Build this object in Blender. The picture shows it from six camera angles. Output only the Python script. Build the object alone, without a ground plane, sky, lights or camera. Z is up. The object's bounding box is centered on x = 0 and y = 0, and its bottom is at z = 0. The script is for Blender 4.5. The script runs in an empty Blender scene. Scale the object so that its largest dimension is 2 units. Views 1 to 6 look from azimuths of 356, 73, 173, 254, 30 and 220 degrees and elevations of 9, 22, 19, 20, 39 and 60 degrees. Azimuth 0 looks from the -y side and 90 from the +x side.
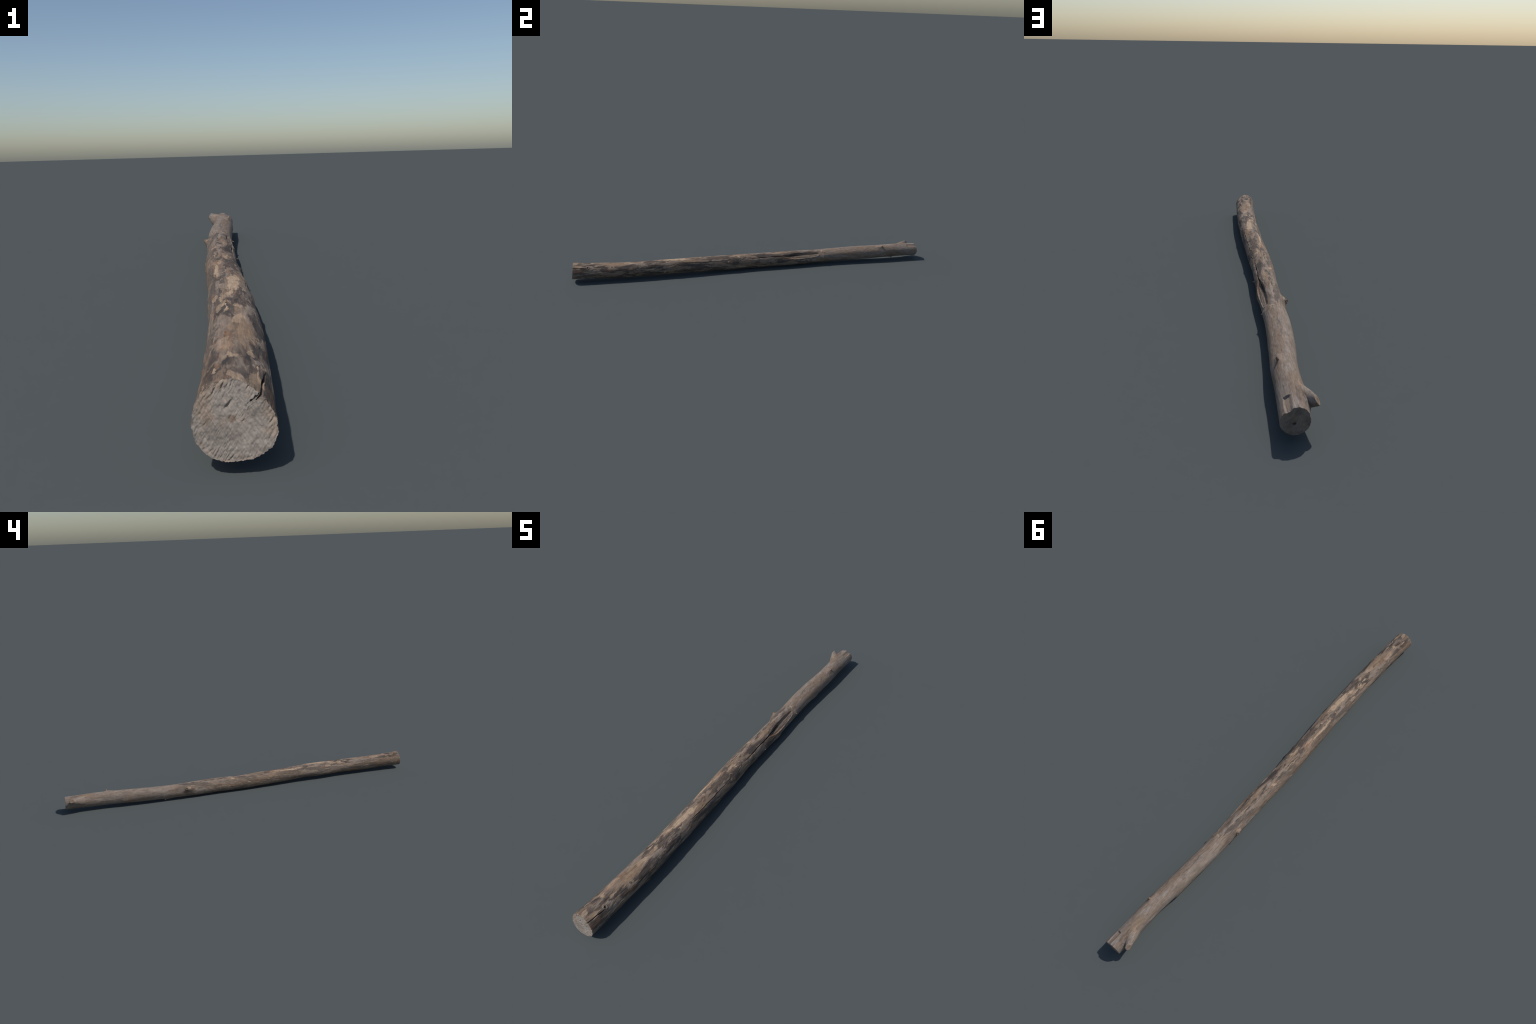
"""Weathered fallen tree limb: sawn at both ends, with broken branch stubs,
drying cracks, a peeled-out gouge, a knot hole and a chipped flat at the thin end."""
import bpy
import numpy as np
from math import radians, pi
from mathutils import Vector

SEED = 7
# ------------------------------------------------------------------ spine
KNOT_Y = np.linspace(-1, 1, 17)
SPINE_X = np.array([-.0044, .0021, .0069, .0095, .0072, .0063, .0009, -.0029, -.0064,
                    -.0038, -.0047, -.0060, -.0056, .0002, .0093, .0115, .0158])
SPINE_Z = np.array([.0553, .0508, .0479, .0480, .0479, .0483, .0452, .0428, .0411,
                    .0420, .0412, .0419, .0447, .0473, .0503, .0522, .0511])
RADIUS = np.array([.0418, .0401, .0400, .0396, .0402, .0396, .0397, .0405, .0396,
                   .0392, .0394, .0373, .0375, .0379, .0369, .0360, .0354])
# slow out-of-round terms (second and third harmonic round the trunk)
HARM_Y = np.linspace(-1, 1, 9)
HARM = {('c', 2): [-.0004, -.0012, -.0008, -.0005, .0003, .0009, -.0004, .0008, .0001],
        ('s', 2): [-.0014, -.0009, -.0001, -.0015, -.0004, -.0001, -.0008, -.0001, -.0007],
        ('c', 3): [.0016, -.0010, .0006, .0001, -.0006, .0010, -.0005, .0002, -.0001],
        ('s', 3): [-.0008, .0003, .0014, .0006, 0, -.0001, -.0008, -.0007, -.0005]}


def spline(y, knots, vals):
    vals = np.asarray(vals, float)
    m = np.gradient(vals, knots)
    h = knots[1] - knots[0]
    i = np.clip(((y - knots[0]) / h).astype(int), 0, len(knots) - 2)
    t = (y - knots[i]) / h
    return ((2*t**3 - 3*t**2 + 1) * vals[i] + (t**3 - 2*t**2 + t) * h * m[i]
            + (-2*t**3 + 3*t**2) * vals[i+1] + (t**3 - t**2) * h * m[i+1])


def spine_at(y):
    y = np.atleast_1d(np.asarray(y, float))
    return (spline(y, KNOT_Y, SPINE_X), spline(y, KNOT_Y, SPINE_Z), spline(y, KNOT_Y, RADIUS))


def on_trunk(y, angle, out=0.0):
    """Point on the trunk; angle in degrees from straight up towards +x."""
    x, z, r = (float(v[0]) for v in spine_at(y))
    a = radians(angle)
    return Vector((x + (r + out) * np.sin(a), y, z + (r + out) * np.cos(a)))


# ------------------------------------------------------------------ noise
_rng = np.random.default_rng(SEED)
_perm = np.tile(_rng.permutation(256), 3)
_grad = _rng.normal(size=(256, 3))
_grad /= np.linalg.norm(_grad, axis=1)[:, None]


def perlin(p):
    i = np.floor(p).astype(np.int64)
    f = p - i
    u = f * f * f * (f * (f * 6 - 15) + 10)
    i &= 255
    out = np.zeros(len(p))
    for dx in (0, 1):
        for dy in (0, 1):
            for dz in (0, 1):
                h = _perm[_perm[_perm[i[:, 0] + dx] + i[:, 1] + dy] + i[:, 2] + dz]
                w = ((u[:, 0] if dx else 1 - u[:, 0]) * (u[:, 1] if dy else 1 - u[:, 1])
                     * (u[:, 2] if dz else 1 - u[:, 2]))
                out += w * (_grad[h] * (f - np.array([dx, dy, dz]))).sum(1)
    return out


def fbm(p, octaves=3):
    s, a = np.zeros(len(p)), 1.0
    for o in range(octaves):
        s += a * perlin(p * 2.0**o + 17.3 * o)
        a *= .5
    return s


def smooth(e0, e1, v):
    t = np.clip((v - e0) / (e1 - e0), 0, 1)
    return t * t * (3 - 2 * t)


def wrap(d):
    return (d + 180) % 360 - 180


# ------------------------------------------------------------------ trunk surface
NT, NY = 400, 1500
near_plane = lambda x, z: -.9945 + .11 * (z - .056) - .05 * (x + .004)
far_plane = lambda x, z: .9975 - .07 * (z - .050) + .02 * (x - .015)

th = np.arange(NT) / NT * 2 * pi
sy = np.linspace(-1, 1, NY)
A, Yb = np.meshgrid(th, sy)
A, Yb = A.ravel(), Yb.ravel()
deg = np.degrees(A)
cx, cz, rad = spine_at(Yb)
R = rad + .0001 + .0004 * np.clip((-.25 - Yb) / .2, 0, 1)
for (kind, k), v in HARM.items():
    R += spline(Yb, HARM_Y, v) * (np.cos(k * A) if kind == 'c' else np.sin(k * A))


def arc(a0, y0):
    """Surface distances (metres) from a spot: around the trunk and along it."""
    return radians(1) * wrap(deg - a0) * .038, Yb - y0


X0, Z0 = cx + R * np.sin(A), cz + R * np.cos(A)
P0 = np.stack([X0, Yb, Z0], 1)
# lumps, long grain ridges, fine fibre
R += .0011 * fbm(P0 * np.array([16, 7, 16]) + 3.1, 2)
grain = fbm(P0 * np.array([70, 7, 70]) + 40, 3)
R += .00050 * grain
R += .00022 * fbm(P0 * np.array([260, 26, 260]) + 9, 2)
# peeled bark remnants: thin plates with an edge, on the thick two thirds
plate = fbm(P0 * np.array([46, 16, 46]) + 71, 3)
R += .0007 * smooth(.06, .14, plate) * smooth(.45, .25, Yb)


def bump(y0, a0, height, ly, la, skew=0.0, power=2.0):
    """Swelling; skew > 0 makes the +y flank steeper."""
    da, dy = arc(a0, y0)
    l = np.where(dy > 0, ly * (1 - skew), ly * (1 + skew))
    global R
    R = R + height * np.exp(-((np.abs(dy) / l)**power + (np.abs(da) / la)**power))


# flares under the branch stubs
bump(.932, -70, .0125, .034, .019, .20)
bump(.932, -48, .0035, .034, .012, .20)
bump(.326, -68, .0105, .030, .0140, .22)
bump(.774, 30, .0045, .020, .010, .55)
bump(.455, -157, .0042, .022, .011, .20)
bump(.840, 157, .0025, .014, .009, .20)
# healed knots and swellings
bump(-.718, 123, .0040, .020, .012, .55)
bump(-.466, 76, .0028, .022, .012, .50)
bump(.609, 125, .0042, .026, .014, .45)
bump(.235, 112, .0025, .030, .014, .20)
bump(.402, 80, .0030, .014, .010, .20)
bump(.100, 92, .0014, .010, .008)
bump(.306, -63, .0024, .007, .0045, .4)
bump(-.144, 76, .0020, .016, .009, .4)
bump(.826, -61, -.0014, .012, .007)
bump(.690, -112, .0020, .024, .010, .7)
bump(-.905, 50, .0022, .030, .014, .3)
bump(.401, 15, .0012, .0035, .012)


def groove(path, width, depth, wobble=.6):
    """Narrow drying crack along (y, angle) points; width and depth taper to both ends."""
    path = np.array(path)
    global R
    y0, y1 = path[0, 0], path[-1, 0]
    a0 = np.interp(Yb, path[:, 0], path[:, 1]) + wobble * 2.0 * np.sin(Yb * 61) + wobble * np.sin(Yb * 173 + 1)
    t = np.clip((Yb - y0) / (y1 - y0), 0, 1)
    return a0, t


def crack(path, width, depth, open_near=False, open_far=False):
    global R
    a0, t = groove(path, width, depth)
    env = np.where((Yb >= path[0][0]) & (Yb <= path[-1][0]), 1.0, 0.0)
    up = 1.0 if open_near else smooth(0, .35, t)
    dn = 1.0 if open_far else smooth(1, .65, t)
    env = env * up * dn
    d = radians(1) * np.abs(wrap(deg - a0)) * .039
    w = width * (.45 + .55 * env)
    R = R - depth * env * smooth(w, w * .35, d)
    R = R + .0006 * env * np.exp(-(d / .004)**2)


crack([(-1.0, 46), (-.97, 49), (-.915, 55)], .0020, .008, open_near=True)
crack([(-.475, 44), (-.38, 50), (-.29, 53.5), (-.21, 56), (-.155, 54)], .0019, .010)
crack([(-.06, 49), (0, 48), (.09, 47), (.14, 46.5), (.20, 44), (.26, 41)], .0026, .013, open_far=True)
crack([(-.64, -118), (-.50, -112), (-.33, -116)], .0009, .004)
crack([(.48, -130), (.60, -124), (.72, -127)], .0009, .004)
crack([(-.85, 168), (-.55, 173), (-.30, 170)], .0011, .006)

# knot holes
for y0, a0, r0, dep in ((-.916, 45, .0036, .0075), (-.291, 54, .0022, .005), (-.144, 76, .0018, .003)):
    da, dy = arc(a0, y0)
    d = np.hypot(da, dy)
    R = R + .0016 * np.exp(-((d - r0 * 1.7) / (r0 * .6))**2) - dep * smooth(r0 * 1.05, r0 * .35, d)

# peeled-out gouge: steep upper wall, deepest along the crack, floor rising to a pale lip
gy = [.135, .165, .20, .225, .27, .315, .357, .374, .384]
g_up = np.interp(Yb, gy, [45, 37, 30, 25, 23, 26, 30, 34, 43])
g_lo = np.interp(Yb, gy, [47, 55, 73, 79, 81, 76, 73, 65, 46])
g_deep = np.interp(Yb, gy, [46, 46, 44, 42, 40, 42, 44, 45, 45])
inside = (Yb > gy[0]) & (Yb < gy[-1])
env = np.interp(Yb, [.135, .19, .26, .34, .374, .384], [.10, .75, 1, .62, .40, 0])
wall = np.clip((deg - g_up) / np.maximum(g_deep - g_up, .5), 0, 1)
floor = np.clip((g_lo - deg) / np.maximum(g_lo - g_deep, .5), 0, 1)
prof = np.where(deg < g_deep, wall**1.5, .22 * smooth(0, .10, floor) + .78 * floor**1.35)
streaks = 1 + .22 * fbm(P0 * np.array([150, 9, 150]) + 5, 2)
R = R - np.where(inside & (deg > g_up) & (deg < g_lo), .0125 * env * prof * streaks, 0)
edge = np.where(inside, np.exp(-((deg - g_lo - 2) / 3.0)**2), 0)
R = R + .0012 * edge * env

# chipped flat by the thin end, with a sharp step
chip = smooth(.9378, .9392, Yb + .00004 * wrap(deg - 25)) * smooth(6, 24, deg) * smooth(47, 40, deg)
R = R - chip * (.0042 + .0006 * np.cos(radians(5) * wrap(deg - 30)))

# shallow weathering groove between trunk end and branch stub
da, dy = arc(-52, .965)
R = R - .0012 * np.exp(-((da / .006)**2 + (dy / .018)**2))

# worn rims: chamfer under the thin end, ragged saw-torn rim at the thick end
e_far = np.clip((Yb - .9945) / .0055, 0, 1)
R = R - e_far**1.5 * (.0006 + .0036 * smooth(95, 140, deg) * smooth(250, 200, deg))
rim = fbm(np.stack([np.cos(A) * 14, np.sin(A) * 14, Yb * 60], 1) + 90, 3)
R = R + .0016 * rim * smooth(-.988, -1.0, Yb) - .0004 * smooth(-.9965, -1, Yb)
rimf = fbm(np.stack([np.cos(A) * 7, np.sin(A) * 7, Yb * 20], 1) + 55, 2)
R = R + .0015 * rimf * smooth(.985, 1.0, Yb)

TX, TZ = cx + R * np.sin(A), cz + R * np.cos(A)
wn, wf = smooth(-.93, -1, Yb), smooth(.95, 1, Yb)
TY = Yb + wn * (near_plane(TX, TZ) + 1) + wf * (far_plane(TX, TZ) - 1)
trunk_v = np.stack([TX, TY, TZ], 1)


# ------------------------------------------------------------------ mesh helpers
def make_mesh(name, verts, faces, mats, face_mat=None, smooth_shade=True):
    me = bpy.data.meshes.new(name)
    verts = np.asarray(verts, np.float32)
    me.vertices.add(len(verts))
    me.vertices.foreach_set('co', verts.ravel())
    loops = np.concatenate([np.asarray(f, np.int32).ravel() for f in faces])
    sizes = np.concatenate([np.full(len(f), np.asarray(f).shape[1], np.int32) for f in faces])
    me.loops.add(len(loops))
    me.loops.foreach_set('vertex_index', loops)
    me.polygons.add(len(sizes))
    me.polygons.foreach_set('loop_start', np.concatenate([[0], np.cumsum(sizes)[:-1]]).astype(np.int32))
    for m in mats:
        me.materials.append(m)
    if face_mat is not None:
        me.polygons.foreach_set('material_index', np.asarray(face_mat, np.int32))
    me.polygons.foreach_set('use_smooth', np.full(len(sizes), smooth_shade))
    me.update(calc_edges=True)
    me.validate()
    ob = bpy.data.objects.new(name, me)
    bpy.context.scene.collection.objects.link(ob)
    return ob


def grid_faces(rows, cols, start=0, flip=False):
    r, c = np.meshgrid(np.arange(rows - 1), np.arange(cols), indexing='ij')
    a = start + r * cols + c
    b = start + r * cols + (c + 1) % cols
    f = np.stack([a, b, b + cols, a + cols], -1).reshape(-1, 4)
    return f[:, ::-1] if flip else f


# ------------------------------------------------------------------ materials
class Graph:
    """Tiny helper for writing node graphs."""

    def __init__(self, name):
        self.mat = bpy.data.materials.new(name)
        self.mat.use_nodes = True
        self.t = self.mat.node_tree
        self.t.nodes.clear()
        self.co = self.node('ShaderNodeTexCoord').outputs['Object']

    def node(self, kind, **kw):
        n = self.t.nodes.new(kind)
        for k, v in kw.items():
            setattr(n, k, v)
        return n

    def put(self, sock, v):
        if isinstance(v, bpy.types.NodeSocket):
            self.t.links.new(v, sock)
        elif v is not None:
            sock.default_value = v

    def math(self, op, a, b=None, clamp=False):
        n = self.node('ShaderNodeMath', operation=op, use_clamp=clamp)
        self.put(n.inputs[0], a)
        self.put(n.inputs[1], b)
        return n.outputs[0]

    def vmath(self, op, a, b=None, out=0):
        n = self.node('ShaderNodeVectorMath', operation=op)
        self.put(n.inputs[0], a)
        self.put(n.inputs[1], b)
        return n.outputs[out]

    def stretched(self, scale, offset=(0, 0, 0), src=None):
        n = self.node('ShaderNodeMapping')
        self.put(n.inputs['Vector'], src or self.co)
        n.inputs['Scale'].default_value = scale
        n.inputs['Location'].default_value = offset
        return n.outputs[0]

    def noise(self, scale, offset=(0, 0, 0), detail=4, rough=.55, distort=0.0, color=False, src=None):
        n = self.node('ShaderNodeTexNoise')
        self.put(n.inputs['Vector'], self.stretched(scale, offset, src))
        n.inputs['Scale'].default_value = 1
        n.inputs['Detail'].default_value = detail
        n.inputs['Roughness'].default_value = rough
        n.inputs['Distortion'].default_value = distort
        return n.outputs['Color' if color else 'Fac']

    def remap(self, v, a, b, c=0.0, d=1.0):
        n = self.node('ShaderNodeMapRange', interpolation_type='SMOOTHSTEP')
        self.put(n.inputs[0], v)
        for i, x in enumerate((a, b, c, d)):
            self.put(n.inputs[i + 1], x)
        return n.outputs[0]

    def mix(self, fac, a, b, blend='MIX'):
        n = self.node('ShaderNodeMix', data_type='RGBA', blend_type=blend)
        self.put(n.inputs[0], fac)
        for s, v in ((n.inputs[6], a), (n.inputs[7], b)):
            self.put(s, v if isinstance(v, bpy.types.NodeSocket) else (*v, 1))
        return n.outputs[2]

    def grey(self, v):
        n = self.node('ShaderNodeCombineColor')
        for i in range(3):
            self.put(n.inputs[i], v)
        return n.outputs[0]

    def y(self):
        n = self.node('ShaderNodeSeparateXYZ')
        self.put(n.inputs[0], self.co)
        return n.outputs[1]

    def patches(self, spots, warp, edge=.25):
        """Ragged-edged spots on the surface: (y, angle, half length, half width, strength)."""
        total = None
        ragged = self.math('MULTIPLY', self.math('SUBTRACT', self.noise((105, 30, 105), (6, 2, 7), 6, .65, .5), .47), 2.4)
        for y, a, ly, lw, s in spots:
            p = on_trunk(y, a)
            q = self.vmath('SUBTRACT', warp, tuple(p))
            q = self.vmath('MULTIPLY', q, (1 / lw, 1 / ly, 1 / lw))
            d = self.vmath('LENGTH', q, out=1)
            m = self.remap(self.math('ADD', d, ragged), 1.0 + edge, 1.0 - edge, 0, s)
            total = m if total is None else self.math('MAXIMUM', total, m)
        return total

    def finish(self, color, rough, height, strength, distance, spec=.25):
        b = self.node('ShaderNodeBsdfPrincipled')
        self.put(b.inputs['Base Color'], color)
        self.put(b.inputs['Roughness'], rough)
        b.inputs['Specular IOR Level'].default_value = spec
        bp = self.node('ShaderNodeBump')
        bp.inputs['Strength'].default_value = strength
        bp.inputs['Distance'].default_value = distance
        self.put(bp.inputs['Height'], height)
        self.put(b.inputs['Normal'], bp.outputs[0])
        o = self.node('ShaderNodeOutputMaterial')
        self.put(o.inputs[0], b.outputs[0])
        return self.mat


GREY_BROWN = (.215, .177, .150)
WARM_BROWN = (.198, .145, .108)
LAVENDER = (.272, .238, .215)
DARK = (.084, .070, .064)
DARKER = (.050, .044, .043)
RUST = (.235, .130, .078)
PALE = (.402, .308, .226)
TAN = (.285, .215, .160)
UMBER = (.125, .095, .078)


def weathered_wood():
    g = Graph('weathered_wood')
    y = g.y()
    # wandering coordinates so that every patch edge is ragged and drawn out along the grain
    w1 = g.noise((60, 16, 60), (4, 1, 2), 6, .65, color=True)
    off = g.vmath('MULTIPLY', g.vmath('SUBTRACT', w1, (.5, .5, .5)), (.020, .085, .020))
    warp = g.vmath('ADD', g.co, off)
    thick = g.remap(y, .58, .20)
    # base: grey brown drifting to warm brown and to silvery lavender, in two grain sizes
    base = g.mix(g.remap(g.noise((24, 5, 24), (9, 3, 5), 6, .65), .42, .60), GREY_BROWN, WARM_BROWN)
    base = g.mix(g.remap(g.noise((42, 10, 42), (1, 7, 5), 7, .68, src=warp), .49, .64, 0, g.remap(y, -.2, .45, .42, .80)), base, LAVENDER)
    base = g.mix(g.remap(g.noise((80, 24, 80), (5, 1, 9), 5, .65, .4), .54, .66, 0, .55), base, TAN)
    base = g.mix(g.remap(g.noise((95, 26, 95), (3, 3, 8), 5, .65, .4), .54, .67, 0, .62), base, UMBER)
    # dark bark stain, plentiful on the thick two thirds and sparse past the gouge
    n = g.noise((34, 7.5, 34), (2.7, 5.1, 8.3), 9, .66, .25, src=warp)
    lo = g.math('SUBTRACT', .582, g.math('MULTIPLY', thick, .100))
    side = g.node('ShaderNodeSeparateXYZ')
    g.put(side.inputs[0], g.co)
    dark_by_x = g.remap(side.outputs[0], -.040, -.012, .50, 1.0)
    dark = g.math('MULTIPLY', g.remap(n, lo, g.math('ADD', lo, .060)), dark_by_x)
    stain = g.mix(g.remap(g.noise((60, 13, 60), (8, 2, 2), 5, .6), .42, .60), DARK, DARKER)
    stain = g.mix(g.remap(g.noise((38, 9, 38), (1, 2, 9), 5, .6), .52, .64, 0, .6), stain, UMBER)
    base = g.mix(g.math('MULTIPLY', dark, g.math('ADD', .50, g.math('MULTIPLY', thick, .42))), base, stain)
    spots = g.patches([
        (-.945, -38, .028, .014, .85), (-.960, 14, .020, .012, .8), (-.925, -8, .018, .010, .7),
        (-.880, 16, .030, .013, .85), (-.885, -40, .034, .011, .85), (-.955, 62, .040, .014, .8),
        (-.800, -8, .012, .012, .6), (-.600, 18, .040, .010, .8), (-.585, -18, .030, .010, .8),
        (-.425, 7, .018, .0045, .9), (-.400, -20, .040, .008, .7), (-.315, -12, .045, .008, .6),
        (.330, 22, .050, .009, .75), (.060, 20, .070, .009, .7), (-.100, 30, .060, .009, .6)], warp, .35)
    base = g.mix(spots, base, stain)
    # rusty streaks
    n = g.noise((50, 8, 50), (6, 6, 1), 6, .65, .3)
    rust = g.math('MULTIPLY', g.remap(n, .555, .66), g.remap(y, .55, .2, .20, .70))
    base = g.mix(rust, base, RUST)
    # bare pale wood where the last bark flaked off: scattered flecks
    n = g.noise((58, 14, 58), (3, 9, 4), 7, .62, .6, src=warp)
    fleck = g.math('MULTIPLY', g.remap(n, .610, .640), g.remap(y, .5, .1, .10, .85))
    base = g.mix(fleck, base, PALE)
    # and the large patches where the original has them
    spots = g.patches([
        (-.470, 8, .050, .011, .95), (-.405, 16, .030, .008, .9), (-.420, 2, .022, .006, .8),
        (-.300, -32, .055, .0050, .9), (-.250, -29, .030, .005, .8),
        (-.535, -6, .018, .007, .8), (-.530, -48, .022, .006, .6), (-.610, -40, .024, .006, .5),
        (-.700, -2, .022, .008, .75), (-.690, 14, .018, .006, .6), (-.640, 6, .014, .006, .6),
        (-.830, -22, .035, .007, .45), (-.893, -5, .014, .008, .75), (-.867, 26, .016, .008, .75),
        (-.962, 30, .012, .006, .6), (-.985, 5, .016, .009, .55),
        (.063, -30, .011, .006, .85), (-.066, -22, .030, .003, .7), (-.130, 8, .030, .004, .6),
        (.401, 15, .005, .009, .95), (.325, -62, .012, .010, .45), (.120, 12, .035, .006, .4),
        (.235, 79, .070, .0032, .45), (.330, 74, .045, .0032, .45), (-.20, -15, .028, .005, .6)],
        warp, .18)
    base = g.mix(spots, base, PALE)
    tanned = g.patches([(-.775, 12, .075, .016, .60), (-.980, 38, .030, .010, .6), (.965, 27, .024, .009, .55),
                        (-.36, 35, .10, .010, .6), (-.52, -20, .05, .006, .5), (.20, 5, .05, .008, .5)], warp, .5)
    base = g.mix(tanned, base, (.265, .190, .130))
    # warmer brown cast on the part that kept some bark
    base = g.mix(g.remap(y, 1.1, -.1, .25, .85), base, g.mix(1.0, base, (.99, .925, .845), 'MULTIPLY'))
    # fibres and speckle
    fibre = g.noise((330, 22, 330), (0, 0, 0), 4, .6)
    speck = g.noise((150, 70, 150), (5, 5, 5), 4, .65)
    tone = g.math('MULTIPLY', g.remap(fibre, .25, .75, .80, 1.20), g.remap(speck, .3, .7, .88, 1.12))
    base = g.mix(1.0, base, g.grey(tone), 'MULTIPLY')
    h = g.math('ADD', g.math('MULTIPLY', fibre, .7), g.math('MULTIPLY', speck, .5))
    h = g.math('ADD', h, g.math('MULTIPLY', dark, .35))
    return g.finish(base, .82, h, .55, .0010)


def sawn_wood(name, tint, pith, bump_strength):
    """End grain: faint rings round the pith, diagonal saw strokes, grey weathering."""
    g = Graph(name)
    rel = g.vmath('SUBTRACT', g.co, pith)
    dist = g.vmath('LENGTH', g.vmath('MULTIPLY', rel, (1, 0, 1)), out=1)
    wob = g.noise((60, 60, 60), (1, 2, 3), 3)
    rings = g.math('SINE', g.math('MULTIPLY', g.math('ADD', dist, g.math('MULTIPLY', wob, .006)), 1900))
    rot = g.node('ShaderNodeMapping')
    g.put(rot.inputs['Vector'], g.co)
    rot.inputs['Rotation'].default_value = (0, radians(32), 0)
    saw = g.noise((420, 60, 95), (0, 0, 0), 4, .6, src=rot.outputs[0])
    mottle = g.noise((55, 55, 55), (7, 1, 4), 5, .6)
    dark = tuple(c * .72 for c in tint)
    warm = (tint[0] * 1.08, tint[1] * .92, tint[2] * .76)
    col = g.mix(g.remap(mottle, .40, .66), tint, dark)
    col = g.mix(g.remap(g.noise((38, 38, 38), (2, 8, 8), 4), .48, .64, 0, .5), col, warm)
    col = g.mix(g.remap(dist, .0052, .0028, 0, .8), col, WARM_BROWN)
    tone = g.math('ADD', g.math('MULTIPLY', rings, .025), g.remap(saw, .25, .75, .80, 1.18))
    col = g.mix(1.0, col, g.grey(tone), 'MULTIPLY')
    h = saw
    return g.finish(col, .88, h, bump_strength, .0012, .15)


WOOD = weathered_wood()
SAWN = sawn_wood('sawn_end_grain', (.272, .237, .208), (-.006, 0, .059), .45)
SAWN_GREY = sawn_wood('sawn_end_grain_grey', (.235, .188, .152), (.0187, 0, .0466), .35)
STUB_CUT = sawn_wood('stub_end_grain', (.285, .215, .160), (-.038, 0, .080), .4)

# ------------------------------------------------------------------ build
log = bpy.data.objects.new('fallen_log', None)
bpy.context.scene.collection.objects.link(log)
log['label'] = 'long weathered grey-brown log with sawn ends and branch stubs'
log['category'] = 'log'


def child(ob, parent=None):
    ob.parent = parent or log
    return ob


trunk = child(make_mesh('trunk', trunk_v, [grid_faces(NY, NT)], [WOOD]))


def cut_face(name, ring, centre, out_sign, relief, mat, rings=64):
    """Sawn end as a polar grid whose outer row coincides with the trunk border."""
    f = np.linspace(1, 0, rings, endpoint=False)
    # inner rows relax towards a round outline so that a notch in the rim does not run to the pith
    d = ring - centre
    rr = np.hypot(d[:, 0], d[:, 2])
    k = np.exp(-np.linspace(-3, 3, 41)**2)
    rs = np.convolve(np.tile(rr, 3), k / k.sum(), 'same')[NT:2 * NT]
    rows = []
    for q in f:
        r = q * np.minimum(rr * q + rs * (1 - q), rr / np.maximum(q, .01))
        p = centre + np.stack([d[:, 0] / rr * r, d[:, 1] * q, d[:, 2] / rr * r], 1)
        rows.append(p)
    v = np.concatenate(rows + [centre[None]])
    fade = np.concatenate([np.full(NT, smooth(1.0, .965, q)) for q in f] + [[1.0]])
    v[:, 1] += -out_sign * relief(v) * fade
    tri = np.array([((rings - 1) * NT + i, (rings - 1) * NT + (i + 1) % NT, rings * NT) for i in range(NT)])
    quads = grid_faces(rings, NT)
    if out_sign < 0:
        quads, tri = quads[:, ::-1], tri[:, ::-1]
    return child(make_mesh(name, v, [quads, tri], [mat]))


def near_relief(v):
    """Positive goes into the wood: torn saw strokes, radial drying crack, small splinter pit."""
    x, z = v[:, 0], v[:, 2]
    c, s = np.cos(radians(32)), np.sin(radians(32))
    u, w = c * x - s * z, s * x + c * z          # w runs along the saw strokes
    p = np.stack([u * 430, w * 110, np.zeros_like(x)], 1)
    rough = fbm(p + 3, 3)
    lump = fbm(np.stack([x * 150, z * 150, x * 0 + 2], 1), 3)
    edge = smooth(.022, .040, np.hypot(x + .004, z - .056))
    patchy = smooth(-.15, .35, fbm(np.stack([x * 60, z * 60, x * 0 + 7], 1), 2))
    d = (.0001 + .0009 * patchy + .0011 * edge) * np.maximum(rough, -.15) * 1.2 + .0010 * lump
    # crack from rim (.027,.083) towards (.010,.072)
    a, b = np.array([.0262, .0850]), np.array([.0098, .0735])
    ab = b - a
    t = ((x - a[0]) * ab[0] + (z - a[1]) * ab[1]) / (ab @ ab)
    wob = .0006 * np.sin(t * 23)
    dist = np.abs((x - a[0]) * ab[1] - (z - a[1]) * ab[0]) / np.hypot(*ab) + wob
    wd = .0017 * (1 - .75 * np.clip(t, 0, 1))
    d += .008 * smooth(wd, wd * .3, dist) * smooth(1.05, .7, t) * (t > -.3)
    # splinter pit and pith dimple
    px, pz = x + .0085, z - .0735
    d += .0028 * np.exp(-((px * .75 - pz * .65) / .0016)**2 - ((px * .65 + pz * .75) / .0048)**2)
    d -= .0014 * np.exp(-((px + .0032) / .0025)**2 - ((pz - .001) / .003)**2)
    return d


def far_relief(v):
    x, z = v[:, 0], v[:, 2]
    d = .0007 * fbm(np.stack([x * 90, z * 90, x * 0], 1), 3)
    r = np.hypot((x - .0187) / 1.25, z - .0466)
    d += .007 * smooth(.0040, .0022, r)
    # flat facet line across the upper part and a small crack at the -x rim
    t = (x + .024)
    d += .0025 * smooth(.0011, .0003, np.abs(z - .0375 - t * .35)) * smooth(.016, .002, t)
    return d


ring_near, ring_far = trunk_v[:NT], trunk_v[-NT:]
cn = np.array([-.006, 0, .058]); cn[1] = near_plane(cn[0], cn[2])
cf = np.array([.0175, 0, .0478]); cf[1] = far_plane(cf[0], cf[2])
cut_face('cut_face', ring_near, cn, -1, near_relief, SAWN)
cut_face('cut_face', ring_far, cf, 1, far_relief, SAWN_GREY)


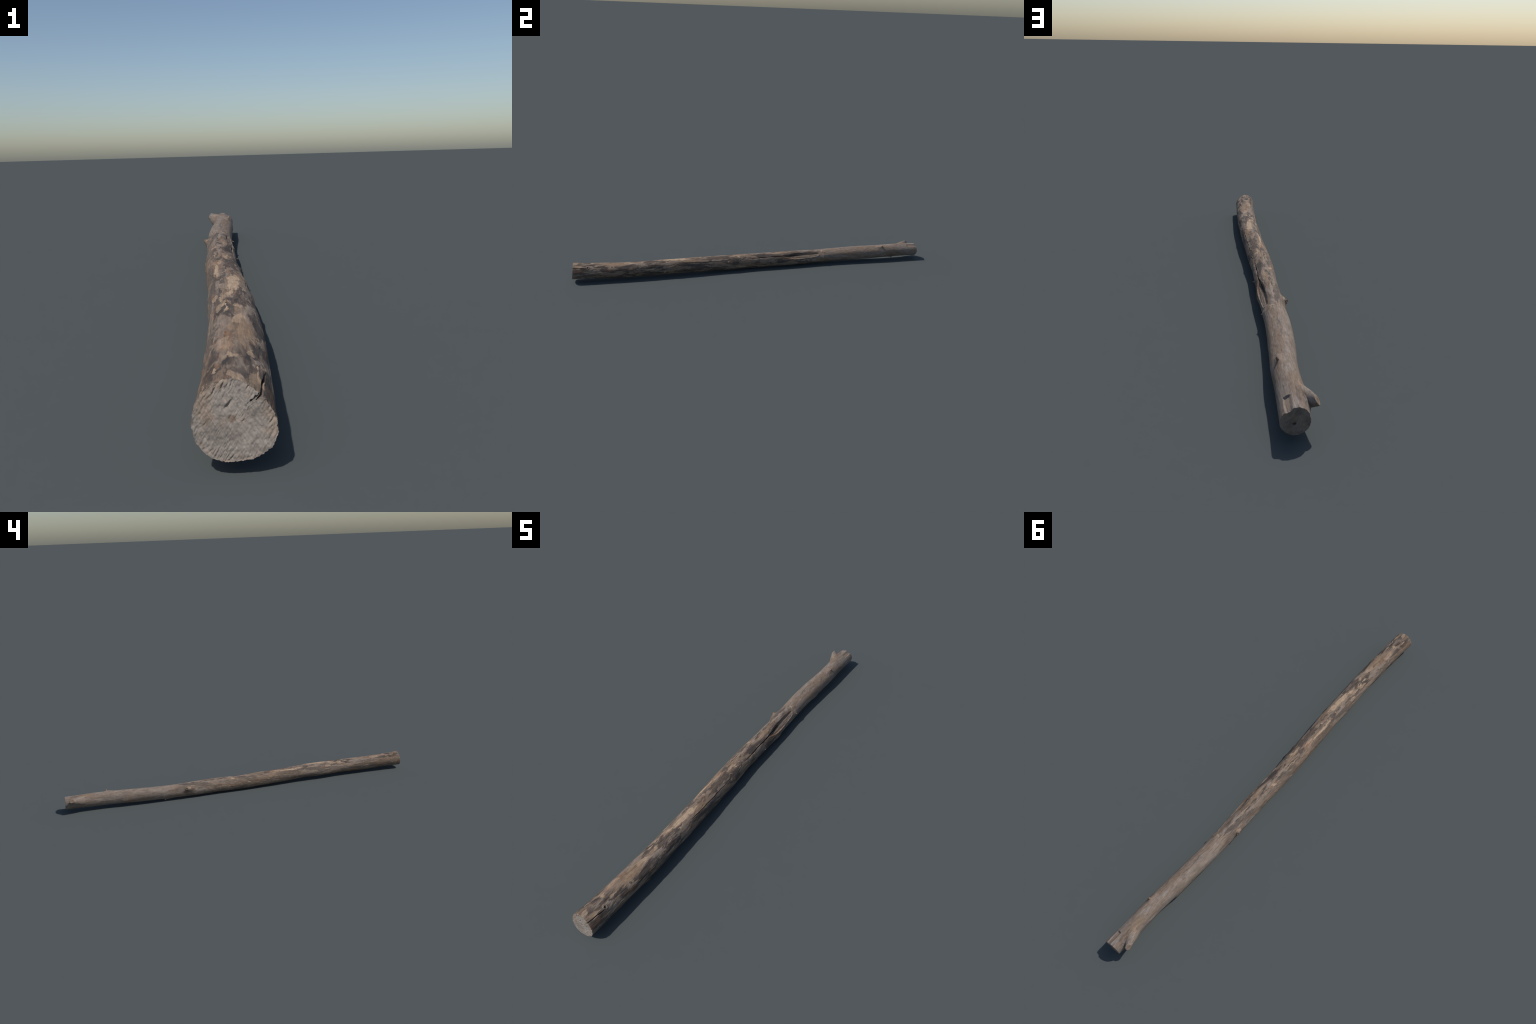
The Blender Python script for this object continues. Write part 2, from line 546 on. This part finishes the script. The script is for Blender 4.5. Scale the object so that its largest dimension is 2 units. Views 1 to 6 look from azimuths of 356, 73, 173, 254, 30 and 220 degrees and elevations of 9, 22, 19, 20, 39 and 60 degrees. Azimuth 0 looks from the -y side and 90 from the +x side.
def stub(path, radii, normals, squash=1.0, long_axis=None, cap_mat=STUB_CUT, rough=.0006, cup=0.0, seg=40, steps=26, seed=0):
    """Branch stub lofted along a path of points; the last section is the broken or cut end."""
    path = np.array([tuple(p) for p in path]); normals = np.array(normals, float)
    ts = np.linspace(0, 1, len(path)); T = np.linspace(0, 1, steps)
    a = np.arange(seg) / seg * 2 * pi
    rows = []
    for t in T:
        c = np.array([np.interp(t, ts, path[:, i]) for i in range(3)])
        n = np.array([np.interp(t, ts, normals[:, i]) for i in range(3)]); n /= np.linalg.norm(n)
        r = np.interp(t, ts, radii)
        ref = np.array(long_axis if long_axis is not None else (0, 1, 0), float)
        u = ref - n * (ref @ n); u /= np.linalg.norm(u)
        w = np.cross(n, u)
        sq = 1 + (squash - 1) * t
        rows.append(c + r * (np.cos(a)[:, None] * u + sq * np.sin(a)[:, None] * w))
    # rounded arris then the end face
    c, n, last = rows[-1].mean(0), n, rows[-1]
    for q, lift in ((.95, .0007), (.86, .0010), (.66, .0010 - cup * .5), (.4, .0010 - cup), (.15, .0008 - cup)):
        rows.append(c + (last - c) * q + n * lift)
    v = np.concatenate(rows + [(c + n * (.0008 - cup))[None]])
    nr = len(rows)
    off = np.stack([fbm(v * np.array([180, 120, 180]) + 13 * k + seed, 2) for k in range(3)], 1)
    v = v + rough * off
    quads = grid_faces(nr, seg)
    tri = np.array([((nr - 1) * seg + i, (nr - 1) * seg + (i + 1) % seg, nr * seg) for i in range(seg)])
    fm = np.concatenate([np.where(np.arange(len(quads)) // seg >= steps, 1, 0), np.ones(len(tri))])
    ob = make_mesh('branch_stub', v, [quads, tri], [WOOD, cap_mat], fm)
    bpy.context.view_layer.update()
    import bmesh
    bm = bmesh.new(); bm.from_mesh(ob.data)
    bmesh.ops.recalc_face_normals(bm, faces=bm.faces)
    bm.to_mesh(ob.data); bm.free()
    return child(ob)


# the thick stub beside the thin end, cut obliquely
disc_n = (-.80, .20, .55)
stub([(.004, .893, .058), (-.016, .925, .066), (-.0295, .945, .0740), (-.0385, .9590, .0798)],
     [.030, .0240, .0178, .0140], [(-.45, .85, .25), (-.55, .75, .30), (-.70, .50, .42), disc_n],
     squash=.82, long_axis=(-.29, .74, -.60), seed=1)


def radial_stub(y, angle, height, r_base, r_tip, lean, cap_mat=STUB_CUT, seed=0, cup=0.0, tip_tilt=0.3):
    a = radians(angle)
    out = np.array([np.sin(a), 0, np.cos(a)])
    along = np.array([0, 1.0, 0])
    p = [np.array(on_trunk(y, angle, h)) + along * lean * max(h, 0) for h in (-.012, -.001, height * .45, height)]
    n0 = out + along * .5 * lean
    n1 = out + along * tip_tilt
    return stub(p, [r_base * 1.25, r_base, (r_base * .35 + r_tip * .65), r_tip], [n0, n0, n0, n1],
                squash=.9, cap_mat=cap_mat, seed=seed, rough=min(.0007, r_tip * .2), cup=cup, seg=28, steps=18)


radial_stub(.331, -67, .0112, .0125, .0068, .50, seed=2, tip_tilt=.7, cup=.001)
radial_stub(.771, 29, .0110, .0062, .0032, .40, seed=3, tip_tilt=1.6, cup=.001)
radial_stub(.458, -157, .0078, .0068, .0030, .20, WOOD, seed=4)
radial_stub(.842, 157, .0075, .0045, .0022, .10, WOOD, seed=5)
radial_stub(.400, 84, .0062, .0034, .0018, .30, seed=6)
radial_stub(.102, 93, .0048, .0026, .0014, .20, seed=7)
radial_stub(.306, -63, .0040, .0030, .0018, .50, seed=8)

# rest the log exactly on z = 0
lo = min((v.co.z for o in log.children for v in o.data.vertices))
for o in log.children:
    co = np.zeros(len(o.data.vertices) * 3, np.float32)
    o.data.vertices.foreach_get('co', co)
    co[2::3] -= lo
    o.data.vertices.foreach_set('co', co)
    o.data.update()
print('lowest before rest', lo)
